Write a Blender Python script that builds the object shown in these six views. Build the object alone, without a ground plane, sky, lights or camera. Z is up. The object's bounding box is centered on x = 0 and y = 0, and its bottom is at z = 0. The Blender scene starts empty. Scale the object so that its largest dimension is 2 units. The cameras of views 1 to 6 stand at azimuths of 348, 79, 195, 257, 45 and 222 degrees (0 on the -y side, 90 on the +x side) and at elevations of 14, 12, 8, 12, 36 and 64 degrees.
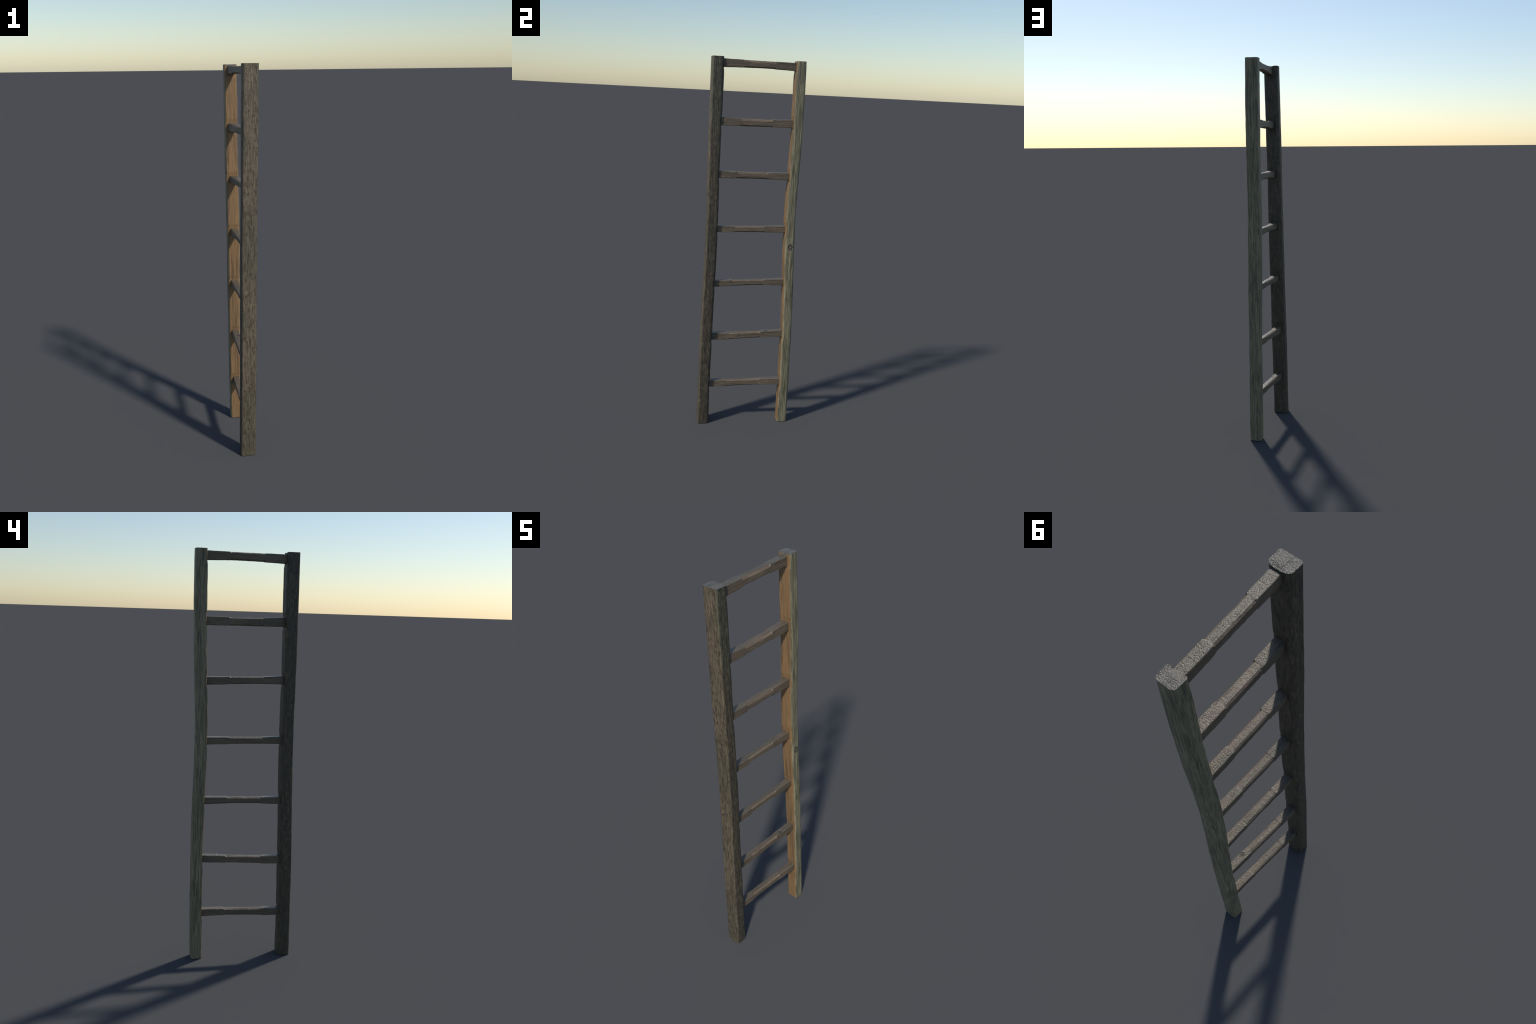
"""Old weathered wooden ladder: two slightly crooked stiles, seven worn rungs."""
import bpy, math
from mathutils import Vector, noise

# ------------------------------------------------------------------ helpers
def smooth(a, b, t):
    t = max(0.0, min(1.0, (t - a) / (b - a)))
    return t * t * (3 - 2 * t)

def lerp(a, b, t):
    return a + (b - a) * t

def spline(keys, vals, t):
    """Catmull-Rom through evenly or unevenly spaced keys."""
    n = len(keys)
    t = max(keys[0], min(keys[-1], t))
    i = 0
    while i < n - 2 and t > keys[i + 1]:
        i += 1
    h = keys[i + 1] - keys[i]
    u = (t - keys[i]) / h
    m0 = (vals[i + 1] - vals[max(i - 1, 0)]) / (keys[i + 1] - keys[max(i - 1, 0)]) * h
    m1 = (vals[min(i + 2, n - 1)] - vals[i]) / (keys[min(i + 2, n - 1)] - keys[i]) * h
    return ((2*u**3 - 3*u*u + 1) * vals[i] + (u**3 - 2*u*u + u) * m0
            + (-2*u**3 + 3*u*u) * vals[i + 1] + (u**3 - u*u) * m1)

def fbm(x, y, z, octaves=3):
    return noise.fractal(Vector((x, y, z)), 1.0, 2.0, octaves)

# ------------------------------------------------------------------ node materials
class Nodes:
    def __init__(self, name):
        self.mat = bpy.data.materials.new(name)
        self.mat.use_nodes = True
        self.t = self.mat.node_tree
        self.t.nodes.clear()
        self.out = self.t.nodes.new('ShaderNodeOutputMaterial')
        self.bsdf = self.t.nodes.new('ShaderNodeBsdfPrincipled')
        self.t.links.new(self.bsdf.outputs[0], self.out.inputs[0])
        self.obj = self.t.nodes.new('ShaderNodeTexCoord').outputs['Object']

    def link(self, src, sock):
        if isinstance(src, (int, float)):
            sock.default_value = src
        elif isinstance(src, tuple):
            sock.default_value = (*src, 1.0) if len(src) == 3 and sock.type == 'RGBA' else src
        else:
            self.t.links.new(src, sock)

    def mapped(self, scale, loc=(0, 0, 0)):
        m = self.t.nodes.new('ShaderNodeMapping')
        self.link(self.obj, m.inputs['Vector'])
        m.inputs['Scale'].default_value = scale
        m.inputs['Location'].default_value = loc
        return m.outputs[0]

    def noise(self, scale, loc=(0, 0, 0), detail=4.0, rough=0.55, distortion=0.0):
        n = self.t.nodes.new('ShaderNodeTexNoise')
        self.link(self.mapped(scale, loc), n.inputs['Vector'])
        n.inputs['Scale'].default_value = 1.0
        n.inputs['Detail'].default_value = detail
        n.inputs['Roughness'].default_value = rough
        n.inputs['Distortion'].default_value = distortion
        return n.outputs[0]

    def math(self, op, a, b=0.0, c=0.0, clamp=False):
        n = self.t.nodes.new('ShaderNodeMath')
        n.operation = op
        n.use_clamp = clamp
        for s, v in zip(n.inputs, (a, b, c)):
            self.link(v, s)
        return n.outputs[0]

    def step(self, v, lo, hi):
        """Smooth 0..1 ramp of v between lo and hi (lo > hi inverts)."""
        n = self.t.nodes.new('ShaderNodeMapRange')
        n.interpolation_type = 'SMOOTHSTEP'
        inv = lo > hi
        if inv:
            lo, hi = hi, lo
        self.link(v, n.inputs['Value'])
        n.inputs['From Min'].default_value = lo
        n.inputs['From Max'].default_value = hi
        n.inputs['To Min'].default_value = 1.0 if inv else 0.0
        n.inputs['To Max'].default_value = 0.0 if inv else 1.0
        return n.outputs['Result']

    def mix(self, f, a, b, blend='MIX'):
        n = self.t.nodes.new('ShaderNodeMix')
        n.data_type = 'RGBA'
        n.blend_type = blend
        self.link(f, n.inputs[0])
        self.link(a, n.inputs[6])
        self.link(b, n.inputs[7])
        return n.outputs[2]

    def normal_axis(self, axis):
        g = self.t.nodes.new('ShaderNodeNewGeometry')
        s = self.t.nodes.new('ShaderNodeSeparateXYZ')
        self.link(g.outputs['Normal'], s.inputs[0])
        return s.outputs[axis]

    def knot(self, centre, stretch, radius):
        """Distance field of a knot in object space -> (core mask, ring value)."""
        m = self.t.nodes.new('ShaderNodeVectorMath')
        m.operation = 'SUBTRACT'
        self.link(self.obj, m.inputs[0])
        m.inputs[1].default_value = centre
        s = self.t.nodes.new('ShaderNodeVectorMath')
        s.operation = 'MULTIPLY'
        self.link(m.outputs[0], s.inputs[0])
        s.inputs[1].default_value = stretch
        l = self.t.nodes.new('ShaderNodeVectorMath')
        l.operation = 'LENGTH'
        self.link(s.outputs[0], l.inputs[0])
        d = l.outputs['Value']
        wob = self.noise((160, 160, 160), detail=2)
        d = self.math('ADD', d, self.math('MULTIPLY', self.math('SUBTRACT', wob, 0.5), radius * 0.9))
        return d

    def finish(self, colour, height, bump_strength, bump_distance, rough, spec):
        b = self.t.nodes.new('ShaderNodeBump')
        b.inputs['Strength'].default_value = bump_strength
        b.inputs['Distance'].default_value = bump_distance
        self.link(height, b.inputs['Height'])
        self.link(b.outputs[0], self.bsdf.inputs['Normal'])
        self.link(colour, self.bsdf.inputs['Base Color'])
        self.link(rough, self.bsdf.inputs['Roughness'])
        self.bsdf.inputs['Specular IOR Level'].default_value = spec
        return self.mat


def grain_scales(axis, across, along):
    s = [across] * 3
    s[axis] = along
    return tuple(s)

KNOTS = {
    # stile / rung material: list of (centre, stretch, radius)
    'green': [((0.033, 0.219, 1.015), (0.6, 1.0, 0.78), 0.0125)],
    'brown': [((-0.020, -0.254, 0.150), (1.0, 0.6, 0.9), 0.005),
              ((0.000, -0.252, 0.395), (1.0, 0.6, 0.8), 0.004)],
    'rung': [((0.001, 0.112, 0.536), (1.0, 0.9, 0.6), 0.0095)],
}

def wood(name, key, axis, light, dark, tint, crack, dark_amount, seed,
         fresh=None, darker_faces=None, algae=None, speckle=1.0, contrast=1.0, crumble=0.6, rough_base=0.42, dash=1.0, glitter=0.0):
    n = Nodes(name)
    off = (seed * 3.7, seed * 1.3, seed * 2.1)
    fibre = n.noise(grain_scales(axis, 300, 13 * dash), off, 4, 0.6)
    streak = n.noise(grain_scales(axis, 150, 7 * dash), off, 5, 0.66, 0.5)
    blotch = n.noise(grain_scales(axis, 75, 16 * dash), off, 5, 0.68, 0.4)
    broad = n.noise(grain_scales(axis, 16, 3.2), off, 3, 0.5)
    lump = n.noise(grain_scales(axis, 210, 120), off, 3, 0.6, 0.6)
    pit = n.noise((260, 260, 260), off, 2, 0.5)

    # pale wood greying into its second tint in broad patches
    col = n.mix(n.step(broad, 0.38, 0.62), light, tint)
    if algae is not None:
        sep = n.t.nodes.new('ShaderNodeSeparateXYZ')
        n.link(n.obj, sep.inputs[0])
        up = n.math('ADD', sep.outputs[2], n.math('MULTIPLY', broad, 0.5))
        am = n.math('MULTIPLY', n.step(up, 1.62, 1.95), n.step(n.normal_axis(0), 0.4, 0.8))
        col = n.mix(n.math('MULTIPLY', am, 0.8), col, algae)
    # darker weathered streaks and blotches along the grain
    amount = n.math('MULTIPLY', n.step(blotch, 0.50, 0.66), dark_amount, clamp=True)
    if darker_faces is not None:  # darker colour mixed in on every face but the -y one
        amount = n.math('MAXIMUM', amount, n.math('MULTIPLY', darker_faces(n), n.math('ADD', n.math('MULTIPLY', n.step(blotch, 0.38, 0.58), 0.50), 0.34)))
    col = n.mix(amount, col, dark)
    # fine grain lines
    grain = n.math('ADD', n.math('MULTIPLY', fibre, 0.4), n.math('MULTIPLY', streak, 0.6))
    g = n.step(grain, 0.38, 0.62)
    lo, hi = 1 - 0.42 * contrast, 1 + 0.38 * contrast
    col = n.mix(1.0, col, n.mix(g, (lo, lo, lo), (hi, hi, hi * 0.99)), 'MULTIPLY')
    height = n.math('ADD', grain, n.math('MULTIPLY', lump, crumble))

    if fresh is not None:
        # unweathered orange-brown wood on the face turned to the rungs
        ny = n.normal_axis(1)
        edge = n.math('ADD', ny, n.math('MULTIPLY', n.math('SUBTRACT', streak, 0.5), 0.4))
        mask = n.step(edge, -0.66, -0.80)
        line = n.noise(grain_scales(axis, 150, 1.6), off, 3, 0.5)
        f_col = n.mix(n.step(line, 0.38, 0.62), fresh[0], fresh[1])
        f_col = n.mix(n.math('MULTIPLY', n.step(line, 0.58, 0.64), 0.6), f_col, fresh[2])
        f_col = n.mix(1.0, f_col, n.mix(n.step(fibre, 0.35, 0.65), (0.84, 0.83, 0.82), (1.12, 1.12, 1.12)), 'MULTIPLY')
        col = n.mix(mask, col, f_col)

    # narrow dark drying cracks
    crack_n = n.noise(grain_scales(axis, 105, 9), (off[0] + 5, off[1] + 2, off[2]), 4, 0.6, 0.6)
    cm = n.step(crack_n, 0.635, 0.69)
    if fresh is not None:
        cm = n.math('MULTIPLY', cm, n.math('SUBTRACT', 1.0, n.math('MULTIPLY', mask, 0.8)))
    col = n.mix(n.math('MULTIPLY', cm, 0.7), col, crack)
    height = n.math('SUBTRACT', height, n.math('MULTIPLY', cm, 0.5))

    for centre, stretch, radius in KNOTS.get(key, []):
        d = n.knot(centre, stretch, radius)
        halo = n.step(d, radius * 2.2, radius * 0.9)
        col = n.mix(n.math('MULTIPLY', halo, 0.5), col, light)
        ring = n.math('ABSOLUTE', n.math('SUBTRACT', d, radius * 0.72))
        broken = n.step(n.noise((120, 120, 120), (seed, 0, 0), 2), 0.34, 0.5)
        rim = n.math('MULTIPLY', n.step(ring, radius * 0.62, radius * 0.12), broken)
        col = n.mix(n.math('MULTIPLY', rim, 0.92), col, crack)
        height = n.math('SUBTRACT', height, n.math('MULTIPLY', rim, 2.0))

    # coarse glittering end-grain / tread texture on faces that look up
    up = n.step(n.normal_axis(2), 0.75, 0.95)
    height = n.math('ADD', height, n.math('MULTIPLY', n.math('MULTIPLY', pit, up), 2.2 * speckle))
    rough = n.math('SUBTRACT', n.math('ADD', n.math('MULTIPLY', grain, 0.2), rough_base), n.math('MULTIPLY', up, glitter))
    return n.finish(col, height, 0.6, 0.0024, rough, 0.5)


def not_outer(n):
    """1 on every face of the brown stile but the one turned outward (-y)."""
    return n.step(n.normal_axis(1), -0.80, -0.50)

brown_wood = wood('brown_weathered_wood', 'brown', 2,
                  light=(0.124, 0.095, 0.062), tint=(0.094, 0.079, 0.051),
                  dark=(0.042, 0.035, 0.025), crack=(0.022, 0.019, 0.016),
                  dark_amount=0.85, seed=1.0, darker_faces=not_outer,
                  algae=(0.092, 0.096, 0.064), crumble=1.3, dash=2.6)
green_wood = wood('green_weathered_wood', 'green', 2,
                  light=(0.216, 0.192, 0.120), tint=(0.174, 0.159, 0.099),
                  dark=(0.098, 0.094, 0.063), crack=(0.030, 0.031, 0.025),
                  dark_amount=0.65, seed=2.0, contrast=1.15,
                  fresh=((0.248, 0.145, 0.064), (0.195, 0.121, 0.060), (0.095, 0.058, 0.030)))
rung_wood = wood('grey_rung_wood', 'rung', 1,
                 light=(0.138, 0.104, 0.071), tint=(0.110, 0.088, 0.059),
                 dark=(0.085, 0.067, 0.050), crack=(0.042, 0.033, 0.025),
                 dark_amount=0.5, seed=3.0, speckle=0.65, contrast=0.6, crumble=0.4, glitter=0.16)
tread_wood = wood('grey_tread_wood', 'tread', 1,
                 light=(0.138, 0.104, 0.071), tint=(0.110, 0.088, 0.059),
                 dark=(0.085, 0.067, 0.050), crack=(0.042, 0.033, 0.025),
                 dark_amount=0.5, seed=3.0, speckle=0.35, contrast=0.6, crumble=0.4, glitter=0.08)
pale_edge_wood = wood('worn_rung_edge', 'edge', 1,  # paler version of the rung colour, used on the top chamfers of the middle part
                 light=(0.160, 0.117, 0.079), tint=(0.140, 0.106, 0.072),
                 dark=(0.120, 0.090, 0.064), crack=(0.060, 0.044, 0.032),
                 dark_amount=0.4, seed=4.0, speckle=0.5, contrast=0.6, crumble=0.3)
end_grain = wood('end_grain', 'end', 1,
                 light=(0.140, 0.120, 0.094), tint=(0.115, 0.102, 0.082),
                 dark=(0.075, 0.066, 0.054), crack=(0.040, 0.035, 0.030),
                 dark_amount=0.6, seed=5.0, speckle=1.0, contrast=0.6, crumble=0.6, glitter=0.22)

# ------------------------------------------------------------------ rungs: measured layout
# y stations: left end, left shoulder, right shoulder, right end
# name: z of the top at both ends, lift of the worn middle, z of underside at the four stations,
#       x of the centre at both ends, width, shoulder positions
RUNGS = [
    dict(top=(1.9889, 1.9875), lift=(-0.0005, -0.0005), bottom=(1.9490, 1.9520, 1.9525, 1.9487), x=(0.0240, 0.0000), w=0.0335, edge=0.0090, s=(-0.077, 0.088)),
    dict(top=(1.6981, 1.6959), lift=(-0.0040, -0.0032), bottom=(1.6580, 1.6572, 1.6575, 1.6574), x=(0.0195, 0.0010), w=0.0345, edge=0.0105, s=(-0.079, 0.086)),
    dict(top=(1.4217, 1.4165), lift=(-0.0018, -0.0006), bottom=(1.3855, 1.3861, 1.3846, 1.3815), x=(0.0150, 0.0035), w=0.0325, edge=0.0090, s=(-0.090, 0.077)),
    dict(top=(1.1277, 1.1295), lift=(-0.0022, -0.0016), bottom=(1.0956, 1.0963, 1.0970, 1.0958), x=(0.0025, 0.0000), w=0.0305, edge=0.0060, s=(-0.093, 0.073)),
    dict(top=(0.8246, 0.8345), lift=(0.0002, 0.0004), bottom=(0.7924, 0.7975, 0.8026, 0.8019), x=(-0.0035, -0.0010), w=0.0295, edge=0.0050, s=(-0.091, 0.080)),
    dict(top=(0.5228, 0.5397), lift=(-0.0022, -0.0022), bottom=(0.4864, 0.4892, 0.4995, 0.5060), x=(-0.0150, -0.0010), w=0.0295, edge=0.0065, s=(-0.097, 0.081)),
    dict(top=(0.2438, 0.2553), lift=(0.0016, 0.0012), bottom=(0.2110, 0.2125, 0.2208, 0.2200), x=(-0.0175, 0.0025), w=0.0300, edge=0.0050, s=(-0.104, 0.081)),
]

# ------------------------------------------------------------------ stiles
STILE_Z = [i * 0.2 for i in range(11)]
# faces at every 0.2 m: x back, x front, y outer/inner low side, y high side
STILE_BROWN = dict(
    x0=[-0.0588, -0.0553, -0.0516, -0.0474, -0.0436, -0.0397, -0.0355, -0.0317, -0.0279, -0.0234, -0.0195],
    x1=[0.0171, 0.0214, 0.0258, 0.0300, 0.0332, 0.0375, 0.0414, 0.0451, 0.0496, 0.0533, 0.0570],
    y0=[-0.2535, -0.2520, -0.2508, -0.2480, -0.2430, -0.2391, -0.2377, -0.2394, -0.2401, -0.2395, -0.2383],
    y1=[-0.1943, -0.1950, -0.1929, -0.1902, -0.1863, -0.1829, -0.1823, -0.1840, -0.1833, -0.1808, -0.1805],
    radius=(0.009, 0.008, 0.014, 0.018), skew=(-0.02, -0.02), turn=(0.0, 0.03), inner=+1, seed=11.0)
STILE_GREEN = dict(
    x0=[-0.0309, -0.0314, -0.0314, -0.0315, -0.0327, -0.0326, -0.0328, -0.0328, -0.0322, -0.0316, -0.0321],
    x1=[0.0298, 0.0288, 0.0287, 0.0298, 0.0313, 0.0322, 0.0323, 0.0321, 0.0327, 0.0337, 0.0324],
    y0=[0.1971, 0.1994, 0.1992, 0.1989, 0.1939, 0.1880, 0.1862, 0.1913, 0.1963, 0.1976, 0.1985],
    y1=[0.2517, 0.2535, 0.2545, 0.2531, 0.2483, 0.2419, 0.2404, 0.2455, 0.2508, 0.2523, 0.2515],
    radius=(0.007, 0.011, 0.011, 0.013), skew=(-0.01, -0.03), turn=(0.0, 0.0), inner=-1, seed=23.0)

FULLNESS = 0.0008   # old timber stands slightly proud of its measured faces
CORNER_STEPS = 6
FACE_STEPS = 26

def stile_ring(S, z):
    """Closed outline of the stile at height z: rounded, slightly skewed rectangle."""
    x0, x1, y0, y1 = (spline(STILE_Z, S[k], z) for k in ('x0', 'x1', 'y0', 'y1'))
    k = lerp(*S['skew'], z / 2.0)
    m = lerp(*S['turn'], z / 2.0)
    cx, cy = (x0 + x1) / 2, (y0 + y1) / 2
    sd = S['seed']
    corners = [(x0, y0, 1, 1, 180), (x1, y0, -1, 1, 270), (x1, y1, -1, -1, 0), (x0, y1, 1, -1, 90)]
    arcs = []
    for i, ((px, py, sx, sy, a0), r) in enumerate(zip(corners, S['radius'])):
        r = r * (1.0 + 0.28 * noise.noise(Vector((sd + i * 7.1, z * 3.0, 0.3))))
        arc = []
        for j in range(CORNER_STEPS + 1):
            a = math.radians(a0 + 90 * j / CORNER_STEPS)
            arc.append((px + sx * r + r * math.cos(a), py + sy * r + r * math.sin(a), math.cos(a), math.sin(a)))
        arcs.append(arc)
    ring = []
    for i in range(4):
        ring += arcs[i]
        a, b = arcs[i][-1], arcs[(i + 1) % 4][0]
        for j in range(1, FACE_STEPS):
            t = j / FACE_STEPS
            ring.append((lerp(a[0], b[0], t), lerp(a[1], b[1], t), a[2], a[3]))
    pts = []
    end = 'A' if S['inner'] > 0 else 'B'
    for x, y, nx, ny in ring:
        # hollow pared out around every mortise on the inner face
        d = 0.0
        if ny * S['inner'] > 0.3:
            for R in RUNGS:
                e = 0 if end == 'A' else 1
                zc = (R['top'][e] + R['bottom'][0 if e == 0 else 3]) / 2
                h = (R['top'][e] - zc)
                dz = abs(z - zc) - h
                if dz < 0.03:
                    d = max(d, 0.0024 * smooth(0.024, 0.004, dz) * ny * S['inner'])
        # shallow lengthwise relief and hand-sawn unevenness
        rel = 0.0007 * fbm(x * 60 + sd, y * 60, z * 5.0) + 0.0006 * fbm(sd, (x + y) * 20, z * 14.0, 2)
        groove = noise.noise(Vector((x * 75 + sd * 2, y * 75, z * 2.2)))
        rel -= 0.0009 * smooth(0.10, 0.0, abs(groove - 0.12))
        off = rel - d + FULLNESS + (0.0005 * abs(ny) if ny * S['inner'] > 0 else -0.0007 * ny)
        dx, dy = x - cx, y - cy
        pts.append((cx + dx + k * dy + nx * off, cy + dy + m * dx + ny * off))
    return pts, (cx, cy)

def build_mesh(name, verts, faces, mats, slots=None, angle=38):
    me = bpy.data.meshes.new(name)
    me.from_pydata(verts, [], faces)
    for m in mats:
        me.materials.append(m)
    if slots:
        me.polygons.foreach_set('material_index', slots)
    me.update()
    ob = bpy.data.objects.new(name, me)
    bpy.context.collection.objects.link(ob)
    for p in me.polygons:
        p.use_smooth = True
    me.set_sharp_from_angle(angle=math.radians(angle))
    return ob

def build_stile(S, mat, top_z):
    levels = 520
    verts, faces = [], []
    n = None
    ez = 0 if S['inner'] > 0 else 1
    rung_x = RUNGS[0]['x'][ez]
    rung_w = RUNGS[0]['w'] / 2
    inner_y = S['y1'][-1] if S['inner'] > 0 else S['y0'][-1]
    def cap_drop(x, y):
        # top edge worn down where the top rung enters
        near = smooth(0.020, 0.0, abs(y - inner_y)) * smooth(rung_w + 0.012, rung_w - 0.004, abs(x - rung_x))
        return (0.004 if S['inner'] > 0 else 0.007) * near
    for i in range(levels + 1):
        z = top_z * i / levels
        pts, c = stile_ring(S, z)
        if n is None:
            n = len(pts)
        for x, y in pts:
            zz = z
            w = smooth(top_z - 0.03, top_z, z)
            if w > 0:
                zz -= w * (cap_drop(x, y) + 0.0007 * (0.5 + fbm(x * 90, y * 90, S['seed'], 2)))
            verts.append((x, y, max(zz, 0.0)))
        if i:
            a, b = (i - 1) * n, i * n
            for j in range(n):
                k = (j + 1) % n
                faces.append((a + j, a + k, b + k, b + j))
    side_count = len(faces)
    # end caps: concentric rings so the end grain can be uneven
    for top in (False, True):
        z = top_z if top else 0.0
        pts, (cx, cy) = stile_ring(S, z)
        prev = levels * n if top else 0
        edge = 0.0014
        for t in (0.965, 0.85, 0.68, 0.5, 0.32, 0.15):
            base = len(verts)
            for x, y in pts:
                X, Y = lerp(cx, x, t), lerp(cy, y, t)
                if top:
                    zz = z - cap_drop(X, Y) + 0.0007 * (fbm(X * 120, Y * 120, S['seed']) - 0.4)
                else:
                    zz = 0.0012 * (1 - t) 
                verts.append((X, Y, zz))
            for j in range(n):
                k = (j + 1) % n
                f = (prev + j, prev + k, base + k, base + j)
                faces.append(f if top else f[::-1])
            prev = base
        mid = len(verts)
        verts.append((cx, cy, z if top else 0.001))
        for j in range(n):
            k = (j + 1) % n
            faces.append((prev + j, prev + k, mid) if top else (prev + k, prev + j, mid))
    return build_mesh('stile', verts, faces, (mat, end_grain), [0] * side_count + [1] * (len(faces) - side_count))

# ------------------------------------------------------------------ rung geometry
def rung_section(hw, zt, zb, ct, cb, per=6):
    """Octagonal section (x, z) : flat faces with the four long edges chamfered.
    ct: (width, drop) of the front then of the back top chamfer; cb: of both lower chamfers."""
    (fw, fd, kw, kd), (bw, bd) = ct, cb
    key = [(-hw + kw, zt), (hw - fw, zt), (hw, zt - fd), (hw, zb + bd),
           (hw - bw, zb), (-hw + bw, zb), (-hw, zb + bd), (-hw, zt - kd)]
    pts = []
    for i in range(8):
        a, b = key[i], key[(i + 1) % 8]
        m = per if i % 2 == 0 else 3
        for j in range(m):
            pts.append((lerp(a[0], b[0], j / m), lerp(a[1], b[1], j / m), i))
    return pts

def build_rung(index, R):
    sd = 40.0 + index * 9.0
    sl, sr = R['s']
    # ends run on into the stiles
    zmid = (R['top'][0] + R['bottom'][0]) / 2
    ya = spline(STILE_Z, STILE_BROWN['y1'], min(zmid, 2.0)) - 0.016
    yb = spline(STILE_Z, STILE_GREEN['y0'], min((R['top'][1] + R['bottom'][3]) / 2, 2.0)) + 0.016
    yA, yB = ya + 0.016, yb - 0.016
    N = 230
    verts, faces, slots, kinds, cnt = [], [], [], [], None
    for i in range(N + 1):
        y = lerp(ya, yb, i / N)
        t = (y - yA) / (yB - yA)
        jag = 0.0016 * noise.noise(Vector((sd, y * 40, 3.1)))
        bow = spline([yA, sl, sr, yB], [0.0, R['lift'][0], R['lift'][1], 0.0], y) if yA < y < yB else 0.0
        zt = lerp(R['top'][0], R['top'][1], t) + bow * 0.75
        b0 = R['bottom']
        zb_end = lerp(b0[0], b0[3], t)
        bb = spline([yA, sl, sr, yB], list(b0), y)
        xc = lerp(R['x'][0], R['x'][1], t) + 0.0008 * noise.noise(Vector((sd, y * 12, 0)))
        ring = []
        # how far the section is into the worn middle (separately for each corner so the shoulders differ)
        def worn(k):
            j1 = 0.005 * noise.noise(Vector((sd, k * 3.3, 1.7)))
            j2 = 0.005 * noise.noise(Vector((sd, k * 3.3, 8.7)))
            return smooth(sl + j1 - 0.0035, sl + j1 + 0.0015, y) * smooth(sr + j2 + 0.0035, sr + j2 - 0.0015, y)
        wt, wb, wf, wk = worn(0), worn(1), worn(2), worn(3)
        hw = R['w'] / 2 + 0.0023 - 0.0003 * wf
        zt2 = zt + 0.0012 - 0.0008 * wt
        zb2 = bb - 0.0013 + 0.0006 * wb
        # slightly belly-shaped end sections, tapering into the mortise
        taper = 0.0012 * (smooth(yA + 0.02, yA - 0.004, y) + smooth(yB - 0.02, yB + 0.004, y))
        hw -= taper * 0.6
        ct = (lerp(0.0022, 0.0080, wt) + 0.5 * jag * wt, lerp(0.0018, R['edge'], wt) + jag * wt,
              lerp(0.0022, 0.0062, wk) + 0.5 * jag * wk, lerp(0.0018, 0.0045, wk) + 0.6 * jag * wk)
        cb = (lerp(0.0026, 0.0070, wb), lerp(0.0020, 0.0062, wb) + jag * wb)
        for x, z, face in rung_section(hw, zt2, zb2, ct, cb):
            r = 0.0007 * fbm(x * 70 + sd, y * 16, z * 70) + 0.0005 * fbm(x * 200, y * 90 + sd, z * 200, 2)
            nz = (z - (zt2 + zb2) / 2) / (zt2 - zb2) * 2
            nx = x / hw
            verts.append((xc + x + r * nx, y, z + r * nz))
            ring.append(face)
        if cnt is None:
            cnt, kinds = len(ring), ring
        if i:
            a, b = (i - 1) * cnt, i * cnt
            for j in range(cnt):
                k = (j + 1) % cnt
                faces.append((a + j, b + j, b + k, a + k))
                slots.append(0 if wt < 0.5 else 1 if kinds[j] in (1, 7) else 2 if kinds[j] == 0 else 0)
    faces.append(tuple(range(cnt)))
    faces.append(tuple(N * cnt + j for j in range(cnt))[::-1])
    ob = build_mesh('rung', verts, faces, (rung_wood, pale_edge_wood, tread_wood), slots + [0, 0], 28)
    return ob

# ------------------------------------------------------------------ assembly
ladder = bpy.data.objects.new('wooden_ladder', None)
bpy.context.collection.objects.link(ladder)
ladder['label'] = 'old weathered wooden ladder with two stiles and seven worn rungs'
ladder['category'] = 'ladder'

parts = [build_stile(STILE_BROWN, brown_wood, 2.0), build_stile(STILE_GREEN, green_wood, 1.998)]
parts += [build_rung(i, R) for i, R in enumerate(RUNGS)]
for p in parts:
    p.parent = ladder
